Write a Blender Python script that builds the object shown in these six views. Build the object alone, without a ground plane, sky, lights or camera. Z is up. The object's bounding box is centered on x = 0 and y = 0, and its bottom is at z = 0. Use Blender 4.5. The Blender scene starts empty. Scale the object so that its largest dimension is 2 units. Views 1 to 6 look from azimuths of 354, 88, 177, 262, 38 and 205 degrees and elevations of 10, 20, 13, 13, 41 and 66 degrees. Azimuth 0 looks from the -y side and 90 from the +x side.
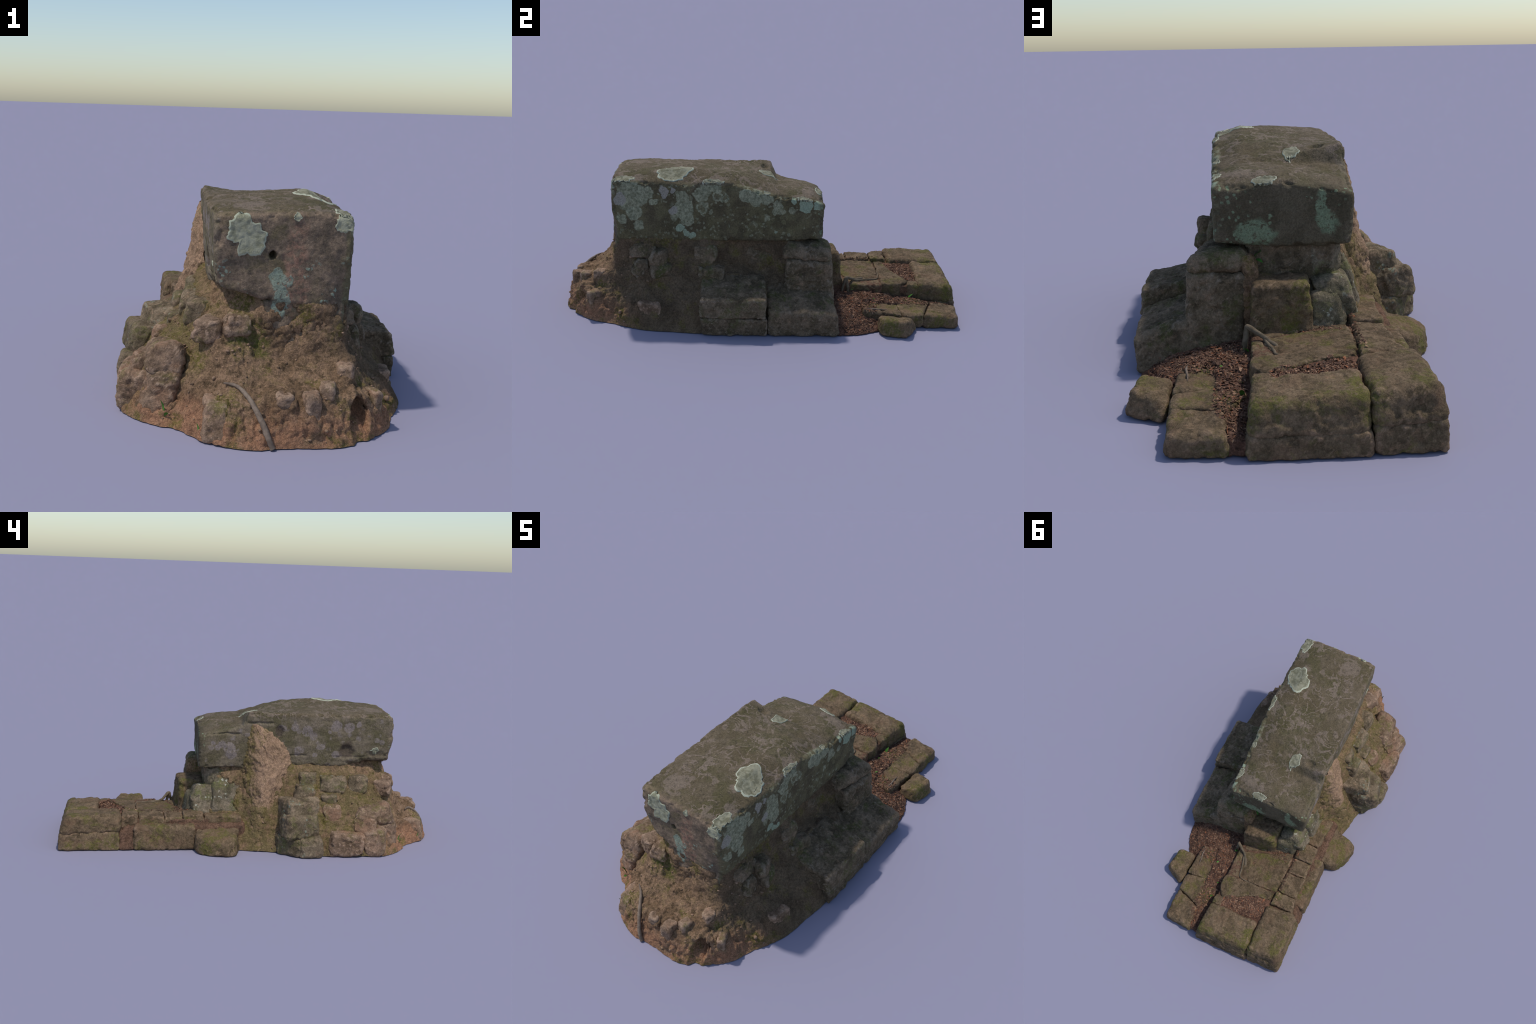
# Weathered stone block on an earthen mound, with rubble walls and a paved step.
import bpy, math, random
import numpy as np
from mathutils import Vector
from mathutils.bvhtree import BVHTree

SPACING = 0.0055
rng = random.Random(7)

# ----------------------------------------------------------------------------
# noise
# ----------------------------------------------------------------------------
def _hash(ix, iy, iz, seed):
    h = (ix * 374761393 + iy * 668265263 + iz * 2147483647 + seed * 974634777) & 0xFFFFFFFF
    h = ((h ^ (h >> 13)) * 1274126177) & 0xFFFFFFFF
    h = ((h ^ (h >> 15)) * 2246822519) & 0xFFFFFFFF
    return h ^ (h >> 16)

def perlin(p, seed=0):
    """Gradient noise, about -1 to 1, for an (n, 3) array."""
    p = np.asarray(p, float)
    i = np.floor(p).astype(np.int64)
    f = p - i
    w = f * f * f * (f * (f * 6 - 15) + 10)
    out = 0
    for dx in (0, 1):
        for dy in (0, 1):
            for dz in (0, 1):
                h = _hash(i[:, 0] + dx, i[:, 1] + dy, i[:, 2] + dz, seed)
                gx = (h & 1023) / 511.5 - 1
                gy = ((h >> 10) & 1023) / 511.5 - 1
                gz = ((h >> 20) & 1023) / 511.5 - 1
                dot = gx * (f[:, 0] - dx) + gy * (f[:, 1] - dy) + gz * (f[:, 2] - dz)
                wt = (w[:, 0] if dx else 1 - w[:, 0]) * (w[:, 1] if dy else 1 - w[:, 1]) * (w[:, 2] if dz else 1 - w[:, 2])
                out = out + wt * dot
    return out * 1.4

def fbm(p, seed=0, octaves=4, gain=0.5):
    s, a, q = 0, 1.0, np.asarray(p, float)
    for o in range(octaves):
        s = s + a * perlin(q, seed + 31 * o)
        q = q * 2.03 + 11.7
        a *= gain
    return s

def smooth(x, lo, hi):
    t = np.clip((x - lo) / (hi - lo), 0, 1)
    return t * t * (3 - 2 * t)

# ----------------------------------------------------------------------------
# mesh helpers
# ----------------------------------------------------------------------------
def vertex_normals(v, f):
    a, b, c, d = (v[f[:, k]] for k in range(4))
    n = np.cross(c - a, d - b)
    out = np.zeros_like(v)
    for k in range(4):
        np.add.at(out, f[:, k], n)
    l = np.linalg.norm(out, axis=1)
    return out / np.maximum(l, 1e-12)[:, None]

ROOT = None
def add_mesh(name, v, f, mats, slots=None, kind=None):
    me = bpy.data.meshes.new(name)
    me.from_pydata(np.asarray(v).tolist(), [], np.asarray(f).tolist() if not isinstance(f, list) else f)
    for m in (mats if isinstance(mats, (list, tuple)) else [mats]):
        me.materials.append(m)
    if slots is not None:
        me.polygons.foreach_set("material_index", np.asarray(slots, dtype=np.int32))
    me.polygons.foreach_set("use_smooth", np.ones(len(me.polygons), dtype=bool))
    me.update()
    o = bpy.data.objects.new(name, me)
    bpy.context.scene.collection.objects.link(o)
    o.parent = ROOT
    if kind:
        o["kind"] = kind
    return o

def box_lattice(n):
    """Surface lattice of an nx x ny x nz box: unit coordinates and quads."""
    nx, ny, nz = n
    I = np.full((nx + 1, ny + 1, nz + 1), -1, dtype=np.int64)
    s = np.zeros_like(I, dtype=bool)
    s[0], s[-1], s[:, 0], s[:, -1], s[:, :, 0], s[:, :, -1] = (True,) * 6
    I[s] = np.arange(s.sum())
    u = np.argwhere(s) / np.array([nx, ny, nz], float)
    q = []
    def side(a, flip):
        t = np.stack([a[:-1, :-1], a[1:, :-1], a[1:, 1:], a[:-1, 1:]], -1).reshape(-1, 4)
        q.append(t[:, ::-1] if flip else t)
    side(I[:, :, 0], True); side(I[:, :, -1], False)
    side(I[:, 0, :], False); side(I[:, -1, :], True)
    side(I[0, :, :], True); side(I[-1, :, :], False)
    return u, np.concatenate(q)

def rounded_unit_box(size, r, spacing=None, most=260):
    """Unit coordinates of a box of this size whose edges are rounded by r metres."""
    size = np.asarray(size, float)
    n = np.clip(np.round(size / (spacing or SPACING)), 6, most).astype(int)
    u, f = box_lattice(n)
    p = (u - 0.5) * size
    r = min(r, 0.49 * size.min())
    inner = np.clip(p, -(size / 2 - r), size / 2 - r)
    d = p - inner
    l = np.maximum(np.linalg.norm(d, axis=1), 1e-12)
    p = inner + d * (r / l)[:, None]
    return p / size + 0.5, f

def split_faces(v, seed, cuts, depth):
    """Knock flat facets off a stone with a few random planes."""
    g = random.Random(seed * 7 + 1)
    c = v.mean(0)
    for _ in range(cuts):
        d = np.array([g.gauss(0, 1), g.gauss(0, 1), g.gauss(0, 0.8)])
        d /= np.linalg.norm(d)
        s = (v - c) @ d
        over = s - (s.max() * (1 - depth * g.uniform(0.5, 1.0)))
        v = v - np.where(over > 0, over * 0.85, 0)[:, None] * d
    return v

def roughen(v, f, lump=0.006, lump_size=0.09, grain=0.0024, grain_size=0.018, seed=0, chip=0.005, grow=0.004):
    n = vertex_normals(v, f)
    h = grow + lump * fbm(v / lump_size, seed, 3)
    h += grain * fbm(v / grain_size, seed + 5, 3, 0.6)
    h -= 0.003 * smooth(np.abs(perlin(v / 0.05 + 7.1, seed + 15)), 0.07, 0.0)
    c = fbm(v / (lump_size * 0.55) + 3.3, seed + 9, 2)
    h -= chip * smooth(c, 0.25, 0.6)
    return v + n * h[:, None]

def outline_map(c, u, w):
    """Point (u, w) inside an outline of 4 corners or of 8 points (corner, middle, corner, ...)."""
    c = np.asarray(c, float)
    u, w = u[:, None], w[:, None]
    if len(c) == 4:
        return c[0] * (1 - u) * (1 - w) + c[1] * u * (1 - w) + c[2] * u * w + c[3] * (1 - u) * w
    x, y = 2 * u - 1, 2 * w - 1
    a = [-(1 - x) * (1 - y) * (1 + x + y) / 4, (1 - x * x) * (1 - y) / 2, -(1 + x) * (1 - y) * (1 - x + y) / 4,
         (1 + x) * (1 - y * y) / 2, -(1 + x) * (1 + y) * (1 - x - y) / 4, (1 - x * x) * (1 + y) / 2,
         -(1 - x) * (1 + y) * (1 + x - y) / 4, (1 - x) * (1 - y * y) / 2]
    return sum(k * p for k, p in zip(a, c))

def ccw(c):
    c = [tuple(p) for p in c]
    area = sum(a[0] * b[1] - b[0] * a[1] for a, b in zip(c, c[1:] + c[:1]))
    return c if area > 0 else [c[0]] + c[:0:-1]

STONES = []          # finished stone surfaces, for settling the soil round them
def stone(name, top, bottom, mat, r=0.015, seed=0, spacing=None, cuts=0, depth=0.2, **rough):
    """Stone between a top outline [(x, y, z)...] and a bottom outline (same number of
    points) or a bottom level: a number, or (level, outward flare in metres)."""
    top = np.array(ccw(top), float)
    if isinstance(bottom, (int, float)):
        bottom = (bottom, 0.0)
    if isinstance(bottom, tuple):
        z0, flare = bottom
        mid = top.mean(0)
        d = top - mid
        d[:, 2] = 0
        l = np.maximum(np.linalg.norm(d, axis=1), 1e-9)
        bot = top + d * (flare / l)[:, None]
        bot[:, 2] = z0
    else:
        bot = np.array(ccw(bottom), float)
    k = len(top) // 4
    size = (np.linalg.norm(top[k] - top[0]) * .5 + np.linalg.norm(top[2 * k] - top[3 * k]) * .5,
            np.linalg.norm(top[3 * k] - top[0]) * .5 + np.linalg.norm(top[2 * k] - top[k]) * .5,
            float((top[:, 2] - bot[:, 2]).mean()))
    u, f = rounded_unit_box(size, r, spacing)
    w = u[:, 2][:, None]
    v = outline_map(bot, u[:, 0], u[:, 1]) * (1 - w) + outline_map(top, u[:, 0], u[:, 1]) * w
    opts = dict(lump=0.06 * min(size[0], size[1], 0.10), lump_size=0.07, chip=0.005)
    opts.update(rough)
    if cuts:
        v = split_faces(v, seed, cuts, depth)
    v = roughen(v, f, seed=seed, **opts)
    v[:, 2] = np.maximum(v[:, 2], 0.0)
    STONES.append((v, f))
    return add_mesh(name, v, f, mat)

def block(name, x, y, z, mat, yaw=0.0, tilt=0.0, lean=0.0, taper=0.0, jitter=0.12, seed=0, r=None, **rough):
    """Roughly squared stone from its extents; yaw about z, tilt about y (degrees); corners knocked about."""
    g = random.Random(seed * 13 + 5)
    cx, cy, cz = (sum(t) / 2 for t in (x, y, z))
    a, b, c = ((t[1] - t[0]) / 2 for t in (x, y, z))
    cs, sn = math.cos(math.radians(yaw)), math.sin(math.radians(yaw))
    tl = math.tan(math.radians(tilt))
    def ring(level, k):
        out = []
        for sx, sy in ((-1, -1), (1, -1), (1, 1), (-1, 1)):
            px = sx * a * k * (1 + g.uniform(-jitter, jitter))
            py = sy * b * k * (1 + g.uniform(-jitter, jitter))
            pz = level + g.uniform(-jitter, jitter) * c * 0.7
            out.append((cx + cs * px - sn * py + lean * (level - cz), cy + sn * px + cs * py, max(0.0, pz + tl * px)))
        return out
    return stone(name, ring(z[1], 1 - taper), ring(z[0], 1.0), mat, r=r or 0.36 * min(a, b, c), seed=seed, **{'cuts': 7, 'depth': 0.22, **rough})

# ----------------------------------------------------------------------------
# materials
# ----------------------------------------------------------------------------
class Mat:
    """Small helper that strings shader nodes together."""
    def __init__(self, name, rough=0.92, spec=0.15):
        self.m = bpy.data.materials.new(name)
        self.m.use_nodes = True
        self.t = self.m.node_tree
        self.bsdf = self.t.nodes["Principled BSDF"]
        self.bsdf.inputs["Roughness"].default_value = rough
        self.bsdf.inputs["Specular IOR Level"].default_value = spec
        self.p = self.t.nodes.new("ShaderNodeTexCoord").outputs["Object"]
    def put(self, sock, val):
        if isinstance(val, bpy.types.NodeSocket):
            self.t.links.new(val, sock)
        elif isinstance(val, (tuple, list)) and len(val) == 3 and len(sock.default_value) == 4:
            sock.default_value = (*val, 1)
        else:
            sock.default_value = val
    def math(self, op, a, b=0.0, clamp=False):
        n = self.t.nodes.new("ShaderNodeMath")
        n.operation, n.use_clamp = op, clamp
        self.put(n.inputs[0], a); self.put(n.inputs[1], b)
        return n.outputs[0]
    def vec(self, op, a, b):
        n = self.t.nodes.new("ShaderNodeVectorMath")
        n.operation = op
        self.put(n.inputs[0], a); self.put(n.inputs[1], b)
        return n.outputs["Value"] if op in ("LENGTH", "DISTANCE", "DOT_PRODUCT") else n.outputs[0]
    def noise(self, scale, detail=4, rough=0.55, dist=0.0, p=None, color=False):
        n = self.t.nodes.new("ShaderNodeTexNoise")
        n.inputs["Scale"].default_value = scale
        n.inputs["Detail"].default_value = detail
        n.inputs["Roughness"].default_value = rough
        n.inputs["Distortion"].default_value = dist
        self.put(n.inputs["Vector"], p or self.p)
        return n.outputs["Color" if color else "Fac"]
    def voronoi(self, scale, p=None, feature="F1", rand=1.0, out="Distance"):
        n = self.t.nodes.new("ShaderNodeTexVoronoi")
        n.feature = feature
        n.inputs["Scale"].default_value = scale
        n.inputs["Randomness"].default_value = rand
        self.put(n.inputs["Vector"], p or self.p)
        return n.outputs[out]
    def step(self, x, lo, hi):
        n = self.t.nodes.new("ShaderNodeMapRange")
        n.interpolation_type = "SMOOTHSTEP"
        self.put(n.inputs[0], x)
        if lo <= hi:
            n.inputs[1].default_value, n.inputs[2].default_value = lo, hi
        else:
            n.inputs[1].default_value, n.inputs[2].default_value = hi, lo
            n.inputs[3].default_value, n.inputs[4].default_value = 1, 0
        return n.outputs[0]
    def mix(self, fac, a, b):
        n = self.t.nodes.new("ShaderNodeMix")
        n.data_type = "RGBA"
        self.put(n.inputs["Factor"], fac)
        self.put(n.inputs[6], a); self.put(n.inputs[7], b)
        return n.outputs[2]
    def mul(self, *a):
        out = a[0]
        for b in a[1:]:
            out = self.math("MULTIPLY", out, b)
        return out
    def any(self, *a):
        out = a[0]
        for b in a[1:]:
            out = self.math("MAXIMUM", out, b)
        return out
    def xyz(self, p=None):
        n = self.t.nodes.new("ShaderNodeSeparateXYZ")
        self.put(n.inputs[0], p or self.p)
        return n.outputs
    def scaled(self, s, p=None):
        return self.vec("MULTIPLY", p or self.p, s)
    def warped(self, amount, scale, detail=3, p=None):
        c = self.noise(scale, detail, color=True, p=p)
        c = self.vec("SUBTRACT", c, (0.5, 0.5, 0.5))
        return self.vec("ADD", p or self.p, self.vec("MULTIPLY", c, (amount,) * 3))
    def blob(self, centre, radii, p, soft=0.12):
        d = self.vec("SUBTRACT", p, centre)
        d = self.vec("DIVIDE", d, radii)
        return self.step(self.vec("LENGTH", d, (0, 0, 0)), 1 + soft, 1 - soft)
    def up(self):
        n = self.t.nodes.new("ShaderNodeNewGeometry")
        return self.xyz(n.outputs["Normal"])[2]
    def edges(self):
        return self.t.nodes.new("ShaderNodeNewGeometry").outputs["Pointiness"]
    def chance(self):
        return self.t.nodes.new("ShaderNodeObjectInfo").outputs["Random"]
    def finish(self, color, height=None, strength=0.5, dist=0.004):
        self.put(self.bsdf.inputs["Base Color"], color)
        if height is not None:
            b = self.t.nodes.new("ShaderNodeBump")
            b.inputs["Strength"].default_value = strength
            b.inputs["Distance"].default_value = dist
            self.put(b.inputs["Height"], height)
            self.t.links.new(b.outputs[0], self.bsdf.inputs["Normal"])
        return self.m

def gritty(m, c, amount=0.30, gain=1.12):
    """Sand-grain mottling: scales the colour up and down by a fine noise."""
    g = m.math("ADD", m.mul(m.noise(130, 4, 0.75), 0.65), m.mul(m.noise(330, 2, 0.6), 0.35))
    k = m.math("ADD", gain, m.mul(m.math("SUBTRACT", m.step(g, 0.36, 0.64), 0.5), 2 * amount))
    n = m.t.nodes.new("ShaderNodeVectorMath"); n.operation = "SCALE"
    m.put(n.inputs[0], c); m.put(n.inputs["Scale"], k)
    return n.outputs[0]

def stone_material(name, dark, light, moss=None, moss_amount=0.5, worn=None, spots=None, tint=0.25, soil=None, moss_scale=9):
    m = Mat(name)
    c = m.mix(m.step(m.noise(14, 6, 0.65), 0.35, 0.66), dark, light)
    c = m.mix(m.mul(m.step(m.noise(70, 4, 0.7), 0.5, 0.72), 0.6), c, tuple(k * 1.5 for k in light))
    c = m.mix(m.mul(m.step(m.noise(38, 5, 0.7), 0.48, 0.36), 0.55), c, tuple(k * 0.5 for k in dark))
    c = m.mix(m.mul(m.step(m.noise(7, 6, 0.7, 0.5), 0.47, 0.36), 0.6), c, tuple(k * 0.55 for k in dark))
    c = m.mix(m.mul(m.step(m.noise(22, 6, 0.7, 0.6, p=m.scaled((1, 1, 1.4))), 0.56, 0.66), 0.5), c, (light[0] * 1.45, light[1] * 1.3, light[2] * 1.25))
    if tint:
        k = m.math("ADD", 1 - tint, m.math("MULTIPLY", m.chance(), 2 * tint))
        n = m.t.nodes.new("ShaderNodeVectorMath"); n.operation = "SCALE"
        m.put(n.inputs[0], c); m.put(n.inputs["Scale"], k)
        c = n.outputs[0]
    if soil:
        c = m.mix(m.mul(m.step(m.noise(8, 5, 0.6, p=m.warped(0.05, 12)), 0.5, 0.64), 0.75), c, soil)
    if worn:
        e = m.mul(m.step(m.edges(), 0.508, 0.545), m.step(m.noise(18, 4), 0.40, 0.60))
        c = m.mix(m.mul(e, 0.8), c, worn)
    if moss:
        a = m.step(m.noise(moss_scale, 5, 0.65, p=m.warped(0.03, 30)), 0.62 - 0.28 * moss_amount, 0.78 - 0.28 * moss_amount)
        g = m.mix(m.noise(55, 3), moss, tuple(k * 1.7 for k in moss))
        c = m.mix(m.mul(a, m.step(m.noise(90, 3, 0.7), 0.33, 0.55), 0.85), c, g)
    if spots:
        v = m.voronoi(48, m.warped(0.02, 40))
        a = m.mul(m.step(v, 0.34, 0.28), m.step(m.noise(11, 3), 0.5, 0.62))
        c = m.mix(m.mul(a, 0.8), c, spots)
    c = gritty(m, c)
    h = m.math("ADD", m.noise(60, 6, 0.75), m.mul(m.noise(190, 3, 0.7), 0.5))
    return m.finish(c, h, 0.8, 0.009)

def soil_material(name, base, pale, dark, moss, moss_amount=0.4, runs=False, rough_moss=9, orange_low=None, shade_side=None, green=(), ramp=False, olive=None):
    m = Mat(name, 0.97, 0.08)
    p = m.warped(0.02, 25)
    c = m.mix(m.step(m.noise(9, 6, 0.65, p=p), 0.36, 0.60), base, pale)
    c = m.mix(m.mul(m.step(m.noise(33, 5, 0.7), 0.50, 0.38), 0.7), c, dark)
    c = m.mix(m.mul(m.step(m.noise(75, 3, 0.7), 0.56, 0.72), 0.55), c, tuple(min(1, k * 1.35) for k in pale))
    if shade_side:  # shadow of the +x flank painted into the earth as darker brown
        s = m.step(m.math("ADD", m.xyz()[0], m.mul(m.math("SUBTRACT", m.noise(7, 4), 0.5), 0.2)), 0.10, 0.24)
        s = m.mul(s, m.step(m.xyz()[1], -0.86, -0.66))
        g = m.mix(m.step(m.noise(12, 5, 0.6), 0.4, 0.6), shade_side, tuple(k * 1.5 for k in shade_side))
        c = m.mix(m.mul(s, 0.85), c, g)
    if olive:                                                  # thin moss over the rubble side
        s = m.mul(m.step(m.math("ADD", m.xyz()[0], m.mul(m.math("SUBTRACT", m.noise(8, 4), 0.5), 0.15)), -0.14, -0.26), m.step(m.xyz()[1], -0.80, -0.66))
        c = m.mix(m.mul(s, m.step(m.noise(24, 5, 0.7), 0.34, 0.56), 0.75), c, m.mix(m.noise(30, 4), olive, tuple(k * 1.35 for k in olive)))
    if orange_low:
        s = m.mul(m.step(m.math("ADD", m.xyz()[2], m.mul(m.math("SUBTRACT", m.noise(9, 4), 0.5), 0.12)), 0.13, 0.03), m.step(m.xyz()[1], -0.55, -0.78))
        c = m.mix(m.mul(s, m.step(m.noise(20, 5, 0.7), 0.3, 0.55), 0.85), c, orange_low)
    a = m.step(m.noise(rough_moss, 5, 0.65, p=m.warped(0.06, 14)), 0.62 - 0.26 * moss_amount, 0.80 - 0.26 * moss_amount)
    g = m.mix(m.noise(60, 4), moss, tuple(k * 1.6 for k in moss))
    c = m.mix(m.mul(a, m.step(m.noise(85, 4, 0.75), 0.36, 0.56), 0.9), c, g)
    if ramp:                                                   # moss film on the damp rear flank and low down
        n = m.mul(m.math("SUBTRACT", m.noise(14, 5, 0.65), 0.5), 0.16)
        s = m.any(m.step(m.math("ADD", m.xyz()[1], n), -0.03, 0.015), m.mul(m.step(m.math("ADD", m.xyz()[2], n), 0.27, 0.14), 0.8))
        c = m.mix(m.mul(s, m.step(m.noise(50, 5, 0.75), 0.30, 0.52), 0.8), c, m.mix(m.noise(40, 3), (0.105, 0.085, 0.026), (0.17, 0.14, 0.045)))
    for gx, gy, gz, gr in green:                               # cushions of fresh moss
        b = m.blob((gx, gy, gz), (gr, gr * 1.5, gr), m.warped(0.07, 20, 5), 0.35)
        c = m.mix(m.mul(b, m.step(m.noise(60, 4, 0.75), 0.40, 0.56), 0.75), c, (0.105, 0.110, 0.026))
    c = gritty(m, c, 0.40)
    h = m.math("ADD", m.noise(45, 7, 0.75, 0.4), m.mul(m.noise(170, 3, 0.7), 0.5))
    return m.finish(c, h, 0.9, 0.014)

def capstone_material():
    m = Mat("weathered_sandstone_with_lichen")
    x, y, z = m.xyz()
    # sandstone and the algae film on it
    brown = m.mix(m.step(m.noise(7, 6, 0.6), 0.38, 0.62), (0.100, 0.077, 0.044), (0.135, 0.104, 0.068))
    film = m.step(m.noise(5, 5, 0.6, p=m.warped(0.08, 10)), 0.46, 0.62)
    c = m.mix(m.mul(film, 0.7), brown, (0.074, 0.066, 0.028))
    # pale grazing trails on the top
    n = m.noise(13, 2, 0.5, 1.2)
    trail = m.step(m.math("ABSOLUTE", m.math("SUBTRACT", n, 0.5)), 0.030, 0.012)
    patch = m.step(m.noise(10, 4, 0.6, 0.8), 0.55, 0.60)
    top = m.step(z, 0.585, 0.62)
    pale = m.any(m.mul(trail, m.step(m.noise(6, 3), 0.42, 0.55)), m.mul(patch, 0.75))
    c = m.mix(m.mul(pale, top, 0.85), c, (0.200, 0.152, 0.118))
    # speckle
    c = m.mix(m.mul(m.step(m.noise(110, 3, 0.7), 0.55, 0.75), 0.5), c, (0.22, 0.18, 0.13))
    c = m.mix(m.mul(m.step(m.noise(60, 4, 0.7), 0.46, 0.34), 0.6), c, (0.040, 0.034, 0.022))
    wob = m.math("MULTIPLY", m.math("SUBTRACT", m.noise(25, 3), 0.5), 0.03)
    xw, yw = m.math("ADD", x, wob), m.math("ADD", y, wob)
    below = m.step(z, 0.675, 0.655)
    # ---- front face: bare purplish stone, orange wash, teal crust
    front = m.mul(m.step(yw, -0.715, -0.732), m.step(z, 0.69, 0.67))
    fc = m.mix(m.step(m.noise(16, 6, 0.7), 0.36, 0.64), (0.105, 0.080, 0.056), (0.215, 0.155, 0.105))
    fc = m.mix(m.mul(m.step(m.noise(9, 5, 0.65), 0.52, 0.66), 0.7), fc, (0.13, 0.105, 0.055))
    wash = m.blob((0.06, -0.74, 0.50), (0.035, 0.3, 0.15), m.warped(0.07, 14), 0.5)
    fc = m.mix(m.mul(wash, m.step(m.noise(40, 4, 0.7), 0.4, 0.6), 0.7), fc, (0.30, 0.165, 0.11))
    c = m.mix(front, c, fc)
    wp = m.warped(0.06, 22, 5)
    teal = m.any(m.blob((0.015, -0.74, 0.40), (0.025, 0.2, 0.05), wp), m.blob((0.0, -0.74, 0.47), (0.03, 0.2, 0.03), wp), m.blob((0.04, -0.74, 0.46), (0.012, 0.2, 0.02), wp))
    fine = m.mul(m.step(m.voronoi(60, m.warped(0.02, 60)), 0.36, 0.28), m.step(m.noise(14, 3), 0.52, 0.60), m.step(z, 0.54, 0.50))
    teal = m.mul(m.any(m.mul(teal, m.step(m.noise(70, 4, 0.7), 0.36, 0.48)), fine), front)
    c = m.mix(m.mul(teal, 0.8), c, (0.235, 0.285, 0.215))
    # ---- +x face: overlapping grey-green crusts, yellowish spots low down
    east = m.mul(m.step(xw, 0.212, 0.226), below)
    c = m.mix(m.mul(east, 0.75), c, m.mix(m.step(m.noise(12, 5), 0.4, 0.6), (0.085, 0.070, 0.040), (0.140, 0.122, 0.064)))
    wide = m.warped(0.05, 26, 6)
    flat = m.scaled((0.3, 1, 1), wide)
    crust = m.any(*[m.blob((0.24, cy, cz), (0.2, r, r * 1.05), wide, 0.06) for cy, cz, r in (
        (-0.405, 0.540, 0.048), (-0.385, 0.490, 0.032), (-0.325, 0.615, 0.036), (-0.30, 0.64, 0.03), (-0.41, 0.60, 0.03),
        (-0.055, 0.605, 0.040), (-0.11, 0.615, 0.03), (0.0, 0.60, 0.026), (0.045, 0.57, 0.022),
        (-0.62, 0.60, 0.05), (-0.66, 0.63, 0.05), (-0.64, 0.52, 0.038), (-0.68, 0.56, 0.03), (-0.57, 0.62, 0.026),
        (-0.55, 0.57, 0.02), (-0.70, 0.48, 0.022), (-0.25, 0.655, 0.03), (-0.62, 0.455, 0.025))])
    teal2 = m.any(*[m.blob((0.24, cy, cz), (0.2, r, r * 1.1), wide, 0.06) for cy, cz, r in (
        (0.185, 0.572, 0.030), (0.18, 0.59, 0.028), (0.245, 0.578, 0.024), (0.125, 0.59, 0.014), (-0.42, 0.445, 0.020), (-0.39, 0.42, 0.016), (-0.36, 0.41, 0.016), (0.05, 0.43, 0.008))])
    rings = m.any(*[m.mul(m.blob((0.24, cy, cz), (0.2, r, r), wide, 0.06), m.math("SUBTRACT", 1.0, m.mul(m.blob((0.24, cy, cz), (0.2, r * 0.62, r * 0.62), wide, 0.12), 0.85))) for cy, cz, r in (
        (-0.315, 0.548, 0.030), (-0.245, 0.605, 0.025), (-0.205, 0.60, 0.020))])
    lilac = m.any(*[m.blob((0.24, cy, cz), (0.2, r, r * 1.1), wide, 0.08) for cy, cz, r in ((-0.50, 0.63, 0.020), (-0.495, 0.605, 0.013), (-0.46, 0.632, 0.013), (-0.45, 0.53, 0.022), (-0.71, 0.58, 0.03))])
    v = m.voronoi(17, flat)
    discs = m.mul(m.step(v, 0.36, 0.31), m.step(m.noise(5, 3), 0.50, 0.56), m.step(z, 0.46, 0.50))
    small = m.mul(m.step(m.voronoi(45, flat), 0.34, 0.28), m.step(m.noise(9, 3), 0.44, 0.54))
    yellow = m.mul(m.step(m.voronoi(24, flat), 0.40, 0.33), m.step(m.noise(7, 3, p=m.scaled((1, 1, 0.6))), 0.44, 0.54), m.step(z, 0.56, 0.50), m.step(y, -0.16, -0.08))
    c = m.mix(m.mul(yellow, east, 0.55), c, (0.16, 0.145, 0.075))
    gg = m.mix(m.step(m.noise(60, 4, 0.7), 0.3, 0.7), (0.150, 0.152, 0.094), (0.345, 0.342, 0.225))
    c = m.mix(m.mul(m.any(crust, m.mul(discs, 0.8), m.mul(small, 0.6), rings), east, m.step(m.noise(90, 3, 0.7), 0.26, 0.40), 0.9), c, gg)
    c = m.mix(m.mul(lilac, east, 0.85), c, (0.30, 0.275, 0.225))
    c = m.mix(m.mul(teal2, east, 0.9), c, (0.275, 0.325, 0.225))
    # ---- -x face: pinkish-grey discs on olive film, a dark stain
    west = m.mul(m.step(xw, -0.178, -0.196), below)
    c = m.mix(m.mul(west, 0.6), c, m.mix(m.step(m.noise(11, 6, 0.65), 0.4, 0.6), (0.105, 0.090, 0.048), (0.185, 0.150, 0.105)))
    pink = m.any(*[m.blob((-0.215, cy, cz), (0.2, r, r), m.warped(0.02, 30, 4), 0.1) for cy, cz, r in (
        (-0.439, 0.620, 0.030), (-0.286, 0.592, 0.030), (-0.32, 0.565, 0.022), (-0.51, 0.612, 0.028), (-0.56, 0.628, 0.016), (-0.405, 0.59, 0.010),
        (0.182, 0.502, 0.015), (0.205, 0.525, 0.012), (0.16, 0.52, 0.02), (0.12, 0.50, 0.03), (0.11, 0.47, 0.03), (-0.22, 0.61, 0.02), (-0.24, 0.49, 0.02), (-0.37, 0.51, 0.014), (-0.33, 0.465, 0.014), (-0.44, 0.47, 0.02))])
    pink = m.any(pink, m.mul(m.step(m.voronoi(20, m.warped(0.02, 40)), 0.33, 0.27), m.step(m.noise(6, 3), 0.46, 0.55), 0.8))
    c = m.mix(m.mul(pink, west, m.step(m.noise(80, 3, 0.7), 0.3, 0.5), 0.75), c, (0.225, 0.185, 0.165))
    stain = m.any(m.blob((-0.215, -0.50, 0.50), (0.2, 0.030, 0.045), m.warped(0.03, 25), 0.3), m.blob((-0.215, -0.50, 0.48), (0.2, 0.042, 0.03), m.warped(0.03, 25), 0.3), m.blob((-0.215, -0.14, 0.59), (0.2, 0.022, 0.035), m.warped(0.03, 25), 0.3))
    c = m.mix(m.mul(stain, west, 0.75), c, (0.060, 0.043, 0.034))
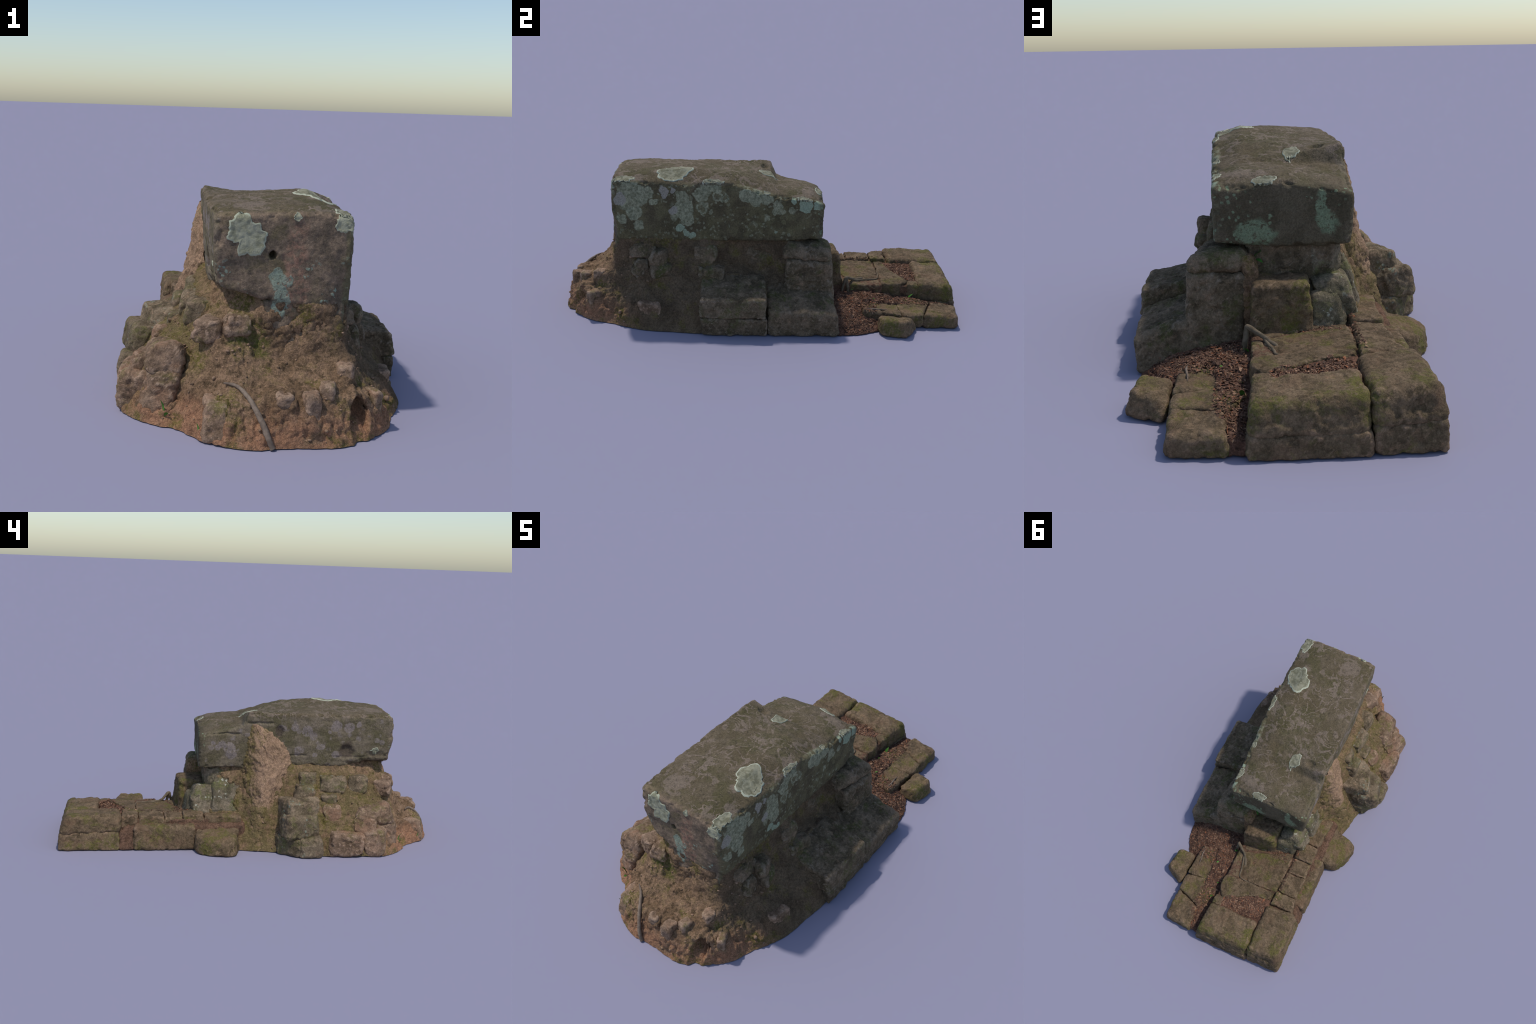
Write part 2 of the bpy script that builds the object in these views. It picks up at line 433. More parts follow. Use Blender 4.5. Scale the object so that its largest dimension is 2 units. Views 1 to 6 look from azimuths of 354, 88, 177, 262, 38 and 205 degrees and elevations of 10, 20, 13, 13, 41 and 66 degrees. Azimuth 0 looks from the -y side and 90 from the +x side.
    # ---- back face: dark stone with pale green crust
    back = m.mul(m.step(yw, 0.240, 0.258), m.step(z, 0.60, 0.58))
    c = m.mix(m.mul(back, 0.7), c, m.mix(m.step(m.noise(12, 5), 0.4, 0.62), (0.075, 0.062, 0.038), (0.120, 0.098, 0.064)))
    bl = m.any(m.blob((0.10, 0.27, 0.43), (0.06, 0.2, 0.045), m.warped(0.06, 24, 5), 0.2), m.blob((-0.11, 0.27, 0.51), (0.018, 0.2, 0.06), m.warped(0.06, 24, 5), 0.2), m.blob((-0.13, 0.27, 0.46), (0.03, 0.2, 0.04), m.warped(0.06, 24, 5), 0.3))
    bl = m.mul(bl, m.step(m.noise(70, 4, 0.75), 0.36, 0.50))
    bs = m.mul(m.step(m.voronoi(52, m.warped(0.015, 50)), 0.34, 0.26), m.step(m.noise(8, 3), 0.45, 0.55))
    c = m.mix(m.mul(m.any(bl, bs), back, 0.8), c, (0.20, 0.25, 0.15))
    c = gritty(m, c)
    h = m.math("ADD", m.noise(55, 6, 0.72), m.mul(m.noise(200, 3, 0.7), 0.4))
    h = m.math("ADD", h, m.mul(m.any(m.mul(crust, east), teal), 0.25))
    return m.finish(c, h, 0.7, 0.007)

def plain(name, a, b, scale=40, rough=0.95, bump=0.4):
    m = Mat(name, rough, 0.1)
    c = m.mix(m.step(m.noise(scale * 0.45, 6, 0.7, 0.6), 0.36, 0.62), a, b)
    return m.finish(c, m.noise(scale * 3, 4, 0.7), bump, 0.003)

MOSS = (0.088, 0.082, 0.020)
M_CAP = capstone_material()
M_PAVE = stone_material("mossy_paving_stone", (0.108, 0.076, 0.043), (0.182, 0.126, 0.076), MOSS, 0.50, worn=(0.27, 0.18, 0.115), tint=0.10, soil=(0.175, 0.110, 0.066))
M_WALL = stone_material("rubble_stone", (0.120, 0.090, 0.055), (0.220, 0.165, 0.108), (0.098, 0.090, 0.034), 0.50, worn=(0.30, 0.21, 0.14), tint=0.15, spots=(0.22, 0.235, 0.17))
M_WARM = stone_material("earth_stained_stone", (0.155, 0.100, 0.062), (0.265, 0.178, 0.120), (0.11, 0.095, 0.03), 0.40, worn=(0.42, 0.29, 0.20), tint=0.12, soil=(0.27, 0.155, 0.095))
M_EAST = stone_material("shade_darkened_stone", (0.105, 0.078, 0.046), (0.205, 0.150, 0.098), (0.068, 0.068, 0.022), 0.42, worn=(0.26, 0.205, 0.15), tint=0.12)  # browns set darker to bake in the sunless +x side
M_PALE = stone_material("lichen_speckled_stone", (0.130, 0.108, 0.066), (0.225, 0.180, 0.125), (0.10, 0.105, 0.034), 0.45, spots=(0.46, 0.45, 0.35), tint=0.05)
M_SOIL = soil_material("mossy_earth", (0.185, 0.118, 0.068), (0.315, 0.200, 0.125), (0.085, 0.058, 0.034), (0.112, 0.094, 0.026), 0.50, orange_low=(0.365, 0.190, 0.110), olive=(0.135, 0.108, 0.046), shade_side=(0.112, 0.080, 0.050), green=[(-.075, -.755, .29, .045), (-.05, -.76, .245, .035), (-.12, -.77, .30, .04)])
M_RAMP = soil_material("bare_earth", (0.325, 0.210, 0.132), (0.400, 0.258, 0.165), (0.220, 0.148, 0.088), (0.120, 0.105, 0.028), 0.30, ramp=True)
M_BED = soil_material("joint_soil", (0.135, 0.078, 0.050), (0.200, 0.115, 0.075), (0.065, 0.042, 0.030), (0.075, 0.070, 0.022), 0.2)
M_LITTER = soil_material("leaf_mould", (0.120, 0.062, 0.042), (0.205, 0.110, 0.072), (0.045, 0.027, 0.020), (0.070, 0.062, 0.020), 0.05)

# ----------------------------------------------------------------------------
# the thing
# ----------------------------------------------------------------------------
ROOT = bpy.data.objects.new("ruined_stone_pedestal", None)
bpy.context.scene.collection.objects.link(ROOT)
ROOT["label"] = "weathered lichen-covered stone block on earthen mound with mossy paving"
ROOT["category"] = "stone ruin"

def table(xs, ys, rows, x, y):
    """Smooth interpolation in a small control table (rows run along y)."""
    rows = np.asarray(rows, float)
    xs, ys = np.asarray(xs), np.asarray(ys)
    i = np.clip(np.searchsorted(xs, x) - 1, 0, len(xs) - 2)
    j = np.clip(np.searchsorted(ys, y) - 1, 0, len(ys) - 2)
    a = np.clip((x - xs[i]) / (xs[i + 1] - xs[i]), 0, 1)
    b = np.clip((y - ys[j]) / (ys[j + 1] - ys[j]), 0, 1)
    a, b = a * a * (3 - 2 * a) * 0.5 + a * 0.5, b * b * (3 - 2 * b) * 0.5 + b * 0.5
    return (rows[j, i] * (1 - a) + rows[j, i + 1] * a) * (1 - b) + (rows[j + 1, i] * (1 - a) + rows[j + 1, i + 1] * a) * b

# ---- capstone: a long block, crowned top, a flake broken off at the rear left
def build_capstone():
    u, f = rounded_unit_box((0.45, 1.03, 0.30), 0.019, 0.0042, most=400)
    v = u.copy()
    y = -0.752 + 1.03 * u[:, 1]
    left = np.interp(y, [-0.75, -0.4, 0.0, 0.28], [-0.200, -0.212, -0.212, -0.216])
    right = np.interp(y, [-0.75, -0.4, 0.0, 0.28], [0.245, 0.246, 0.242, 0.236])
    left = left + 0.010 * (1 - u[:, 2]) ** 2
    x = left + (right - left) * u[:, 0]
    top = table([-0.21, -0.10, 0.02, 0.14, 0.24],
                [-0.745, -0.66, -0.50, -0.40, -0.30, -0.20, -0.10, -0.03, 0.020, 0.055, 0.12, 0.20, 0.28],
                [[.666, .672, .678, .680, .670], [.677, .686, .694, .694, .670], [.680, .690, .700, .704, .670],
                 [.682, .692, .703, .716, .656], [.684, .690, .700, .710, .684], [.684, .685, .692, .698, .678],
                 [.688, .682, .684, .684, .650], [.692, .678, .662, .659, .630], [.689, .670, .650, .645, .620],
                 [.618, .627, .633, .633, .612], [.598, .615, .630, .630, .608], [.585, .606, .624, .622, .604],
                 [.560, .582, .602, .584, .582]], x, y)
    bottom = table([-0.21, -0.12, 0.0, 0.24], [-0.75, -0.62, -0.48, 0.0, 0.28],
                   [[.440, .420, .385, .372], [.440, .420, .385, .375], [.400, .395, .38, .376], [.392, .39, .385, .384], [.392, .384, .384, .404]], x, y)
    v[:, 0], v[:, 1], v[:, 2] = x, y, bottom + (top - bottom) * u[:, 2]
    # lower front corners worn back
    v[:, 1] += 0.030 * smooth(-v[:, 2], -0.54, -0.42) * smooth(-u[:, 1], -0.25, 0.0) * smooth(np.abs(v[:, 0] - 0.02), 0.13, 0.23)
    n = vertex_normals(v, f)
    h = 0.004 * fbm(v / 0.13, 3, 3) + 0.0022 * fbm(v / 0.035, 4, 3) + 0.0012 * fbm(v / 0.012, 5, 2)
    near = (np.minimum(u, 1 - u) * (0.45, 1.03, 0.30))
    near.sort(axis=1)
    rim = 1 - smooth(near[:, 1], 0.008, 0.035)                 # chipped arrises
    h -= rim * 0.012 * smooth(fbm(v / 0.05, 6, 3), 0.05, 0.7)
    # bedding ledges along the upper left edge and under the broken flake
    for y0, y1, zc, d in ((-0.12, 0.05, 0.634, 0.010), (0.05, 0.24, 0.575, 0.006), (-0.30, -0.16, 0.462, 0.006), (-0.62, -0.40, 0.455, 0.004)):
        g = np.exp(-((v[:, 2] - zc + 0.02 * fbm(v / 0.05, 8, 2) * 0.3) / 0.005) ** 2) * smooth(v[:, 1], y0, y0 + 0.03) * (1 - smooth(v[:, 1], y1 - 0.03, y1)) * (v[:, 0] < -0.17)
        h -= d * g
    # hollow under the large crust, shallow pits on top
    d = np.linalg.norm((v - (0.17, -0.455, 0.70)) / (0.05, 0.06, 0.2), axis=1)
    h -= 0.006 * (1 - smooth(d, 0.2, 1.0)) * (n[:, 2] > 0.5)
    d = np.linalg.norm((v - (-0.115, -0.01, 0.69)) / (0.035, 0.025, 0.2), axis=1)
    h -= 0.016 * (1 - smooth(d, 0.2, 1.0)) * (n[:, 2] > 0.4)
    for cy, cz, ry, rz, dep in ((-.50, .485, .05, .04, .014), (-.66, .465, .06, .03, .010), (-.14, .59, .03, .035, .008), (-.32, .56, .07, .04, .004), (.15, .47, .05, .05, .004)):
        d = np.hypot((v[:, 1] - cy) / ry, (v[:, 2] - cz) / rz) + 0.25 * fbm(v / 0.03, 12, 2)
        h -= dep * (1 - smooth(d, 0.3, 1.1)) * (n[:, 0] < -0.5)
    v = v + n * h[:, None]
    # drilled hole in the front face
    d = np.hypot(v[:, 0] + 0.014, (v[:, 2] - 0.542) * 0.85)
    m = (v[:, 1] < -0.70)
    v[:, 1] += np.where(m, 0.045 * (1 - smooth(d, 0.008, 0.0125)), 0)
    o = add_mesh("capstone", v, f, M_CAP)
    return v, f
CAP_V, CAP_F = build_capstone()

# ---- earth mound: ribs from the foot up to the underside of the block
RIBS = [
    [(.05, .31, 0), (.05, .26, .12), (.05, .225, .26), (.05, .20, .41)],
    [(.36, .29, 0), (.31, .25, .10), (.22, .215, .25), (.19, .19, .41)],
    [(.455, .12, 0), (.41, .11, .10), (.27, .10, .20), (.235, .10, .28), (.215, .10, .41)],
    [(.475, -.08, 0), (.44, -.08, .12), (.28, -.08, .205), (.222, -.08, .27), (.21, -.08, .41)],
    [(.490, -.30, 0), (.44, -.30, .11), (.34, -.30, .19), (.275, -.30, .27), (.222, -.30, .41)],
    [(.480, -.42, 0), (.40, -.43, .10), (.325, -.44, .19), (.275, -.46, .28), (.226, -.45, .41)],
    [(.463, -.58, 0), (.39, -.57, .10), (.315, -.57, .20), (.270, -.57, .29), (.228, -.57, .41)],
    [(.405, -.72, 0), (.35, -.70, .085), (.285, -.68, .18), (.25, -.66, .27), (.230, -.65, .41)],
    [(.360, -.84, 0), (.305, -.82, .105), (.262, -.77, .175), (.240, -.715, .26), (.225, -.70, .41)],
    [(.278, -.925, 0), (.255, -.89, .13), (.238, -.825, .168), (.220, -.748, .24), (.20, -.722, .41)],
    [(.175, -.990, 0), (.165, -.93, .11), (.15, -.852, .158), (.14, -.757, .235), (.14, -.735, .41)],
    [(.030, -.988, 0), (.03, -.95, .13), (.02, -.855, .168), (.012, -.752, .255), (.01, -.736, .41)],
    [(-.073, -1.0, 0), (-.08, -.935, .12), (-.08, -.85, .163), (-.07, -.765, .25), (-.06, -.733, .36), (-.05, -.70, .41)],
    [(-.162, -.975, 0), (-.16, -.93, .11), (-.15, -.86, .155), (-.14, -.78, .25), (-.12, -.72, .34), (-.10, -.66, .42)],
    [(-.239, -.913, 0), (-.225, -.87, .09), (-.21, -.80, .15), (-.19, -.735, .28), (-.165, -.66, .36), (-.13, -.60, .43)],
    [(-.319, -.815, 0), (-.29, -.79, .07), (-.255, -.73, .18), (-.215, -.68, .29), (-.185, -.60, .36), (-.15, -.56, .43)],
    [(-.372, -.790, 0), (-.33, -.75, .05), (-.285, -.67, .18), (-.235, -.61, .30), (-.212, -.54, .372), (-.16, -.50, .43)],
    [(-.475, -.67, 0), (-.43, -.64, .10), (-.36, -.60, .19), (-.26, -.54, .31), (-.222, -.47, .385), (-.16, -.45, .43)],
    [(-.480, -.55, 0), (-.43, -.53, .10), (-.36, -.50, .20), (-.265, -.47, .31), (-.226, -.43, .385), (-.16, -.41, .43)],
    [(-.480, -.40, 0), (-.43, -.40, .10), (-.37, -.40, .19), (-.270, -.40, .30), (-.226, -.38, .385), (-.16, -.36, .43)],
    [(-.470, -.28, 0), (-.43, -.28, .10), (-.36, -.28, .19), (-.262, -.28, .31), (-.228, -.28, .390), (-.16, -.27, .43)],
    [(-.425, -.145, 0), (-.365, -.145, .08), (-.305, -.15, .18), (-.258, -.16, .28), (-.212, -.17, .385), (-.16, -.16, .43)],
    [(-.395, -.05, 0), (-.35, -.05, .10), (-.31, -.04, .20), (-.23, -.03, .31), (-.19, -.02, .42)],
    [(-.375, .06, 0), (-.32, .06, .09), (-.25, .07, .16), (-.21, .08, .28), (-.18, .09, .41)],
    [(-.300, .22, 0), (-.26, .22, .10), (-.21, .20, .20), (-.18, .18, .30), (-.15, .17, .41)],
    [(-.13, .30, 0), (-.12, .26, .12), (-.10, .225, .26), (-.08, .20, .41)],
]

def catmull(p, n, closed):
    p = np.asarray(p, float)
    k = len(p)
    t = np.linspace(0, k if closed else k - 1, n, endpoint=not closed)
    i = np.minimum(np.floor(t).astype(int), k - 1 if closed else k - 2)
    f = (t - i)[(...,) + (None,) * (p.ndim - 1)]
    at = (lambda j: p[j % k]) if closed else (lambda j: p[np.clip(j, 0, k - 1)])
    a, b, c, d = at(i - 1), at(i), at(i + 1), at(i + 2)
    return 0.5 * (2 * b + (c - a) * f + (2 * a - 5 * b + 4 * c - d) * f ** 2 + (3 * b - a - 3 * c + d) * f ** 3)

def even_rib(pts, n):
    q = catmull(pts, 200, False)
    s = np.concatenate([[0], np.cumsum(np.linalg.norm(np.diff(q, axis=0), axis=1))])
    return np.stack([np.interp(np.linspace(0, s[-1], n), s, q[:, k]) for k in range(3)], 1)

def loft(ribs, around, up):
    """Closed loft: returns vertices (around x up) and quads; the top is closed by a fan-like last ring."""
    g = np.stack([even_rib(r, up) for r in ribs])            # ribs, up, 3
    g = catmull(g, around, True)                             # around, up, 3
    idx = np.arange(around * up).reshape(around, up)
    nxt = np.roll(idx, -1, axis=0)
    f = np.stack([idx[:, :-1], nxt[:, :-1], nxt[:, 1:], idx[:, 1:]], -1).reshape(-1, 4)
    return g.reshape(-1, 3), f, idx

def mound_relief(v, n):
    low = 1 - smooth(v[:, 2], 0.10, 0.20)
    h = 0.012 * fbm(v / 0.12, 21, 3) + 0.006 * fbm(v / 0.045, 22, 3)
    h += 0.0028 * fbm(v / 0.014, 24, 3, 0.6)
    # clods: creased, lumpy crust
    h += 0.011 * (np.minimum(np.abs(perlin(v / 0.036, 27)), 0.35) - 0.2) + 0.004 * (np.minimum(np.abs(perlin(v / 0.017 + 4.4, 28)), 0.35) - 0.2)
    # runnels down the cut front
    a = v * np.array([1 / 0.022, 1 / 0.022, 1 / 0.12])
    h += 0.009 * low * (v[:, 1] < -0.6) * fbm(a, 29, 2)
    a = v * np.array([1 / 0.07, 1 / 0.07, 1 / 0.3])
    h += 0.012 * low * (v[:, 1] < -0.6) * fbm(a, 30, 2)
    return h

def build_mound():
    v, f, idx = loft(RIBS, 760, 130)
    n = vertex_normals(v, f)
    if (n[:, 0] * v[:, 0]).sum() < 0:
        f = f[:, ::-1]; n = -n
    h = mound_relief(v, n)
    h *= 0.35 + 0.65 * smooth(v[:, 2], 0.0, 0.03)
    v = v + n * h[:, None]
    # burrow in the front right
    d = np.hypot((v[:, 0] - 0.250) / 0.036, (v[:, 2] - 0.055) / 0.085)
    m = 1 - smooth(d, 0.55, 1.0)
    depth = 0.02 + 0.06 * smooth(v[:, 2], 0.0, 0.10)
    sel = (v[:, 1] < -0.80)
    v[:, 1] += np.where(sel, m * depth, 0)
    v[:, 0] -= np.where(sel, m * depth * 0.2, 0)
    v[:, 2] = np.maximum(v[:, 2], 0)
    v[idx[:, 0], 2] = 0
    return v, f
MOUND_V, MOUND_F = build_mound()

# ---- footing under the front of the block
stone("footing_stone", [(-0.035, -0.740, .40), (.222, -.732, .39), (.236, -.40, .39), (-.05, -.40, .39)],
      [(-0.045, -0.752, .20), (.222, -.738, .20), (.246, -.40, .20), (-.05, -.40, .20)], M_CAP, r=0.012, seed=2, lump=0.005, lump_size=0.08)

block("soil_bed", (.10, .15), (.20, .325), (.0, .36), M_SOIL, seed=34, jitter=0.05)
# ---- squared stones of the +x wall
stone("wall_stone", [(.27, -.31, .222), (.500, -.308, .176), (.506, .0, .184), (.27, .0, .228)], [(.27, -.31, .088), (.518, -.312, .088), (.516, .004, .088), (.27, .0, .088)], M_EAST, r=0.014, seed=11, grow=0.001)
stone("wall_stone", [(.27, -.30, .094), (.512, -.306, .087), (.510, .010, .087), (.27, .0, .087)], [(.27, -.30, 0), (.514, -.296, 0), (.502, .012, 0), (.27, .0, 0)], M_EAST, r=0.010, seed=12, grow=0.001)
stone("wall_stone", [(.25, .006, .200), (.498, .012, .126), (.496, .338, .112), (.25, .32, .195)], [(.25, .010, 0), (.502, .020, 0), (.486, .365, 0), (.25, .34, 0)], M_EAST, r=0.02, seed=13)
stone("wall_stone", [(.13, .10, .400), (.26, .10, .385), (.322, .305, .368), (.13, .315, .380)], [(.13, .08, .31), (.29, .08, .31), (.330, .318, .316), (.13, .325, .316)], M_EAST, r=0.03, seed=14)
stone("wall_stone", [(.14, .10, .316), (.315, .10, .315), (.328, .318, .315), (.138, .322, .315)], [(.14, .10, .0), (.345, .10, 0), (.326, .348, 0), (.146, .345, 0)], M_EAST, r=0.02, seed=15, lump=0.008)
for x, y, z, s in (((.19, .272), (-.348, -.236), (.265, .362), 21), ((.20, .312), (-.338, -.182), (.195, .262), 22), ((.19, .300), (-.655, -.555), (.195, .29), 23),
                   ((.18, .272), (-.655, -.53), (.30, .365), 24), ((.15, .228), (-.12, .03), (.25, .37), 25), ((.19, .330), (-.56, -.46), (.20, .275), 26), ((.18, .325), (-.555, -.475), (.265, .340), 27)):
    block("wall_stone", x, y, z, M_EAST, seed=s, yaw=(s * 7) % 17 - 8, lean=-0.15, jitter=0.24, cuts=10, depth=0.3, lump=0.008)

# ---- stones below the rear end of the block
stone("wall_stone", [(-.066, .20, .292), (.113, .20, .295), (.116, .380, .290), (-.060, .362, .288)], [(-.08, .20, .12), (.12, .20, .12), (.122, .404, .12), (-.075, .372, .12)], M_PAVE, r=0.015, seed=31)
stone("wall_stone", [(-.20, .17, .262), (-.06, .17, .262), (-.065, .335, .245), (-.16, .318, .235)], [(-.22, .17, .10), (-.06, .17, .10), (-.06, .36, .10), (-.192, .345, .10)], M_PALE, r=0.02, seed=32)
block("wall_stone", (-.150, .135), (.14, .240), (.26, .395), M_EAST, seed=33, jitter=0.03, r=0.012, cuts=0)
block("wall_stone", (-.222, -.10), (.035, .205), (.13, .355), M_PALE, seed=34, jitter=0.08, lean=0.28)
block("wall_stone", (-.212, -.10), (.17, .310), (.12, .290), M_PALE, seed=35, jitter=0.08, lean=0.25)
block("wall_stone", (-.178, -.08), (.08, .245), (.28, .392), M_PALE, seed=36, jitter=0.05)

# ---- rubble of the -x wall, upper row to foot
for mat, x, y, z, yaw, lean, s in (
    (M_WALL, (-.268, -.19), (-.342, -.246), (.300, .382), 5, .15, 41), (M_WALL, (-.318, -.22), (-.314, -.218), (.248, .318), 4, .1, 42),
    (M_WALL, (-.285, -.19), (-.500, -.340), (.278, .362), -6, .15, 43), (M_WALL, (-.272, -.18), (-.612, -.495), (.278, .362), -8, .15, 44),
    (M_WALL, (-.340, -.24), (-.445, -.355), (.230, .276), -5, .1, 45), (M_WARM, (-.246, -.16), (-.750, -.670), (.255, .326), -28, .1, 46),
    (M_WALL, (-.410, -.25), (-.335, -.145), (.172, .266), 16, .15, 47), (M_WALL, (-.482, -.32), (-.324, -.136), (.094, .198), 12, .1, 48),
    (M_WARM, (-.388, -.28), (-.452, -.362), (.150, .234), -4, .3, 51)):
    block("wall_stone", x, y, z, mat, yaw=yaw, lean=lean, seed=s, jitter=0.13)
stone("wall_stone", [(-.506, -.334, .096), (-.508, -.222, .098), (-.36, -.215, .105), (-.36, -.335, .105)], [(-.514, -.336, 0), (-.514, -.222, 0), (-.36, -.215, 0), (-.36, -.335, 0)], M_WALL, r=0.016, seed=50, lump=0.006)
stone("wall_stone", [(-.500, -.228, .096), (-.425, -.122, .090), (-.33, -.118, .100), (-.36, -.228, .105)], [(-.512, -.226, 0), (-.436, -.120, 0), (-.33, -.118, 0), (-.36, -.226, 0)], M_WALL, r=0.016, seed=49, lump=0.006)
# the large bulging boulder at the front left corner with its cap, and stones beside it
stone("boulder", [(-.405, -.53, .205), (-.30, -.55, .238), (-.285, -.715, .243), (-.392, -.712, .234)], [(-.43, -.53, .14), (-.30, -.52, .14), (-.272, -.735, .14), (-.405, -.735, .14)], M_WARM, r=0.03, seed=61, lump=0.010)
stone("boulder", [(-.43, -.56, .17), (-.31, -.54, .17), (-.285, -.74, .17), (-.365, -.745, .16)], [(-.475, -.58, 0), (-.32, -.54, 0), (-.335, -.785, 0), (-.43, -.735, 0)], M_WARM, r=0.035, seed=62, lump=0.012)
for mat, x, y, z, yaw, lean, s in ((M_WARM, (-.455, -.32), (-.628, -.520), (.105, .188), -10, .15, 63), (M_WARM, (-.495, -.34), (-.560, -.380), (0, .112), -4, .1, 64),
                                   (M_WARM, (-.493, -.34), (-.674, -.564), (0, .132), -12, .1, 65)):
    block("wall_stone", x, y, z, mat, yaw=yaw, lean=lean, seed=s, jitter=0.12, lump=0.009)

# ---- stones and pebbles bedded in the front of the mound
stone("bedded_stone", [(-.225, -.825, .118), (-.165, -.83, .124), (-.160, -.938, .118), (-.222, -.925, .112)], [(-.225, -.83, .0), (-.165, -.83, .0), (-.160, -.968, .0), (-.235, -.94, .0)], M_WARM, r=0.012, seed=71)
block("bedded_stone", (.072, .118), (-.968, -.91), (.055, .150), M_WARM, seed=72, lean=.0, yaw=8, jitter=0.2)
block("bedded_stone", (.128, .172), (-.918, -.86), (.118, .168), M_WARM, seed=73, yaw=-10, jitter=0.2)
block("bedded_stone", (-.010, .032), (-.962, -.91), (.112, .152), M_WARM, seed=74, yaw=4, jitter=0.2)
block("bedded_stone", (.292, .325), (-.862, -.80), (.06, .130), M_WARM, seed=75, yaw=30, jitter=0.2)
block("bedded_stone", (.19, .245), (-.84, -.78), (.165, .205), M_WARM, seed=76, yaw=-15, jitter=0.2)
block("bedded_stone", (-.16, -.09), (-.775, -.70), (.285, .350), M_WARM, seed=77, yaw=8, jitter=0.2)
block("bedded_stone", (.36, .43), (-.60, -.50), (.02, .115), M_WARM, seed=78, yaw=-10, jitter=0.2)

# ---- paving: end slabs in two courses, inner slabs, kerb, lower step
stone("paving_slab", [(.132, .796, .146), (-.160, .800, .166), (-.166, .958, .156), (.128, .966, .138)], [(.142, .796, .052), (-.166, .800, .058), (-.171, .986, .058), (.142, .988, .050)], M_PAVE, r=0.020, seed=81)
stone("paving_slab", [(.138, .800, .056), (-.160, .806, .062), (-.170, .986, .064), (.146, .986, .056)], [(.147, .800, 0), (-.168, .806, 0), (-.174, .994, 0), (.149, .994, 0)], M_PAVE, r=0.010, seed=82)
stone("paving_slab", [(-.170, .684, .164), (-.340, .674, .176), (-.356, .945, .172), (-.172, .958, .158)], [(-.174, .690, .066), (-.355, .672, .090), (-.368, .976, .080), (-.178, .980, .066)], M_PAVE, r=0.020, seed=83)
stone("paving_slab", [(-.176, .690, .070), (-.350, .685, .094), (-.364, .976, .086), (-.180, .978, .072)], [(-.180, .690, 0), (-.370, .680, 0), (-.368, .982, 0), (-.180, .986, 0)], M_PAVE, r=0.010, seed=84)
stone("paving_slab", [(.124, .606, .142), (-.02, .603, .150), (-.174, .601, .154), (-.176, .628, .155), (-.170, .655, .154), (-.050, .678, .151), (.076, .760, .146), (.126, .690, .142)],
      (0.03, 0.004), M_PAVE, r=0.010, seed=85, lump=0.003, grow=0.0)
stone("paving_slab", [(.128, .735, .141), (.074, .745, .143), (.072, .796, .141), (.130, .796, .140)], (0.03, 0.003), M_PAVE, r=0.010, seed=86, lump=0.002, grow=0.0)
stone("paving_slab", [(.094, .436, .135), (-.040, .396, .141), (-.180, .328, .147), (-.190, .46, .151), (-.184, .596, .151), (-.06, .600, .146), (.046, .602, .139), (.077, .52, .136)], (0.03, 0.003), M_PAVE, r=0.009, seed=87, lump=0.003, grow=0.0)
stone("paving_slab", [(.105, .33, .142), (-.182, .262, .151), (-.186, .325, .149), (.098, .432, .137)], (0.03, 0.002), M_PAVE, r=0.009, seed=88, lump=0.003, grow=0.0)
stone("paving_slab", [(.126, .440, .129), (.096, .444, .132), (.050, .602, .136), (.124, .606, .131)], (0.03, 0.003), M_PAVE, r=0.010, seed=89, lump=0.003, grow=0.0)
for top, s in (([(-.186, .586), (-.304, .586), (-.320, .670), (-.182, .670)], 91), ([(-.190, .458), (-.304, .454), (-.304, .584), (-.188, .584)], 92),
               ([(-.194, .360), (-.300, .358), (-.302, .452), (-.192, .456)], 93), ([(-.190, .252), (-.298, .250), (-.300, .356), (-.192, .358)], 94), ([(-.205, .06), (-.315, .056), (-.296, .246), (-.196, .252)], 95)):
    stone("kerb_stone", [(a, b, .162 + .006 * ((s * 5) % 3 - 1)) for a, b in top], (0.085, 0.006), M_PAVE, r=0.010, seed=s, lump=0.004, cuts=3, depth=0.12, grow=-0.001)
stone("kerb_stone", [(-.25, .298, .122), (-.350, .298, .118), (-.352, .605, .116), (-.25, .600, .122)], [(-.25, .298, 0), (-.368, .296, 0), (-.370, .606, 0), (-.25, .60, 0)], M_PAVE, r=0.014, seed=96)
stone("kerb_stone", [(-.25, .606, .11), (-.335, .608, .098), (-.344, .676, .092), (-.25, .676, .11)], [(-.25, .606, 0), (-.366, .608, 0), (-.370, .682, 0), (-.25, .676, 0)], M_BED, r=0.014, seed=97)
stone("kerb_stone", [(-.32, .075, .110), (-.40, .092, .090), (-.466, .108, .074), (-.468, .180, .072), (-.434, .262, .064), (-.38, .29, .080), (-.31, .285, .104), (-.31, .19, .112)],
      [(-.32, .070, 0), (-.39, .075, 0), (-.468, .098, 0), (-.482, .17, 0), (-.448, .262, 0), (-.39, .298, 0), (-.31, .29, 0), (-.31, .19, 0)], M_PAVE, r=0.016, seed=98)
stone("paving_slab", [(.342, .486, .078), (.150, .496, .086), (.150, .670, .072), (.356, .678, .067)], (0.0, 0.004), M_PAVE, r=0.012, seed=101, lump=0.004, grow=0.0)
stone("paving_slab", [(.352, .684, .068), (.155, .672, .074), (.152, .760, .074), (.200, .842, .076), (.205, .842, .076), (.28, .811, .072), (.356, .784, .067), (.356, .73, .067)], (0.0, 0.004), M_PAVE, r=0.012, seed=102, lump=0.004, grow=0.0)
stone("paving_slab", [(.354, .790, .066), (.206, .848, .075), (.196, .972, .062), (.348, .956, .056)], (0.0, 0.010), M_PAVE, r=0.016, seed=103, lump=0.005)
stone("boulder", [(.452, .570, .078), (.364, .562, .062), (.368, .724, .060), (.466, .694, .080)], [(.472, .562, 0), (.360, .556, 0), (.376, .760, 0), (.494, .688, 0)], M_PAVE, r=0.018, seed=104)

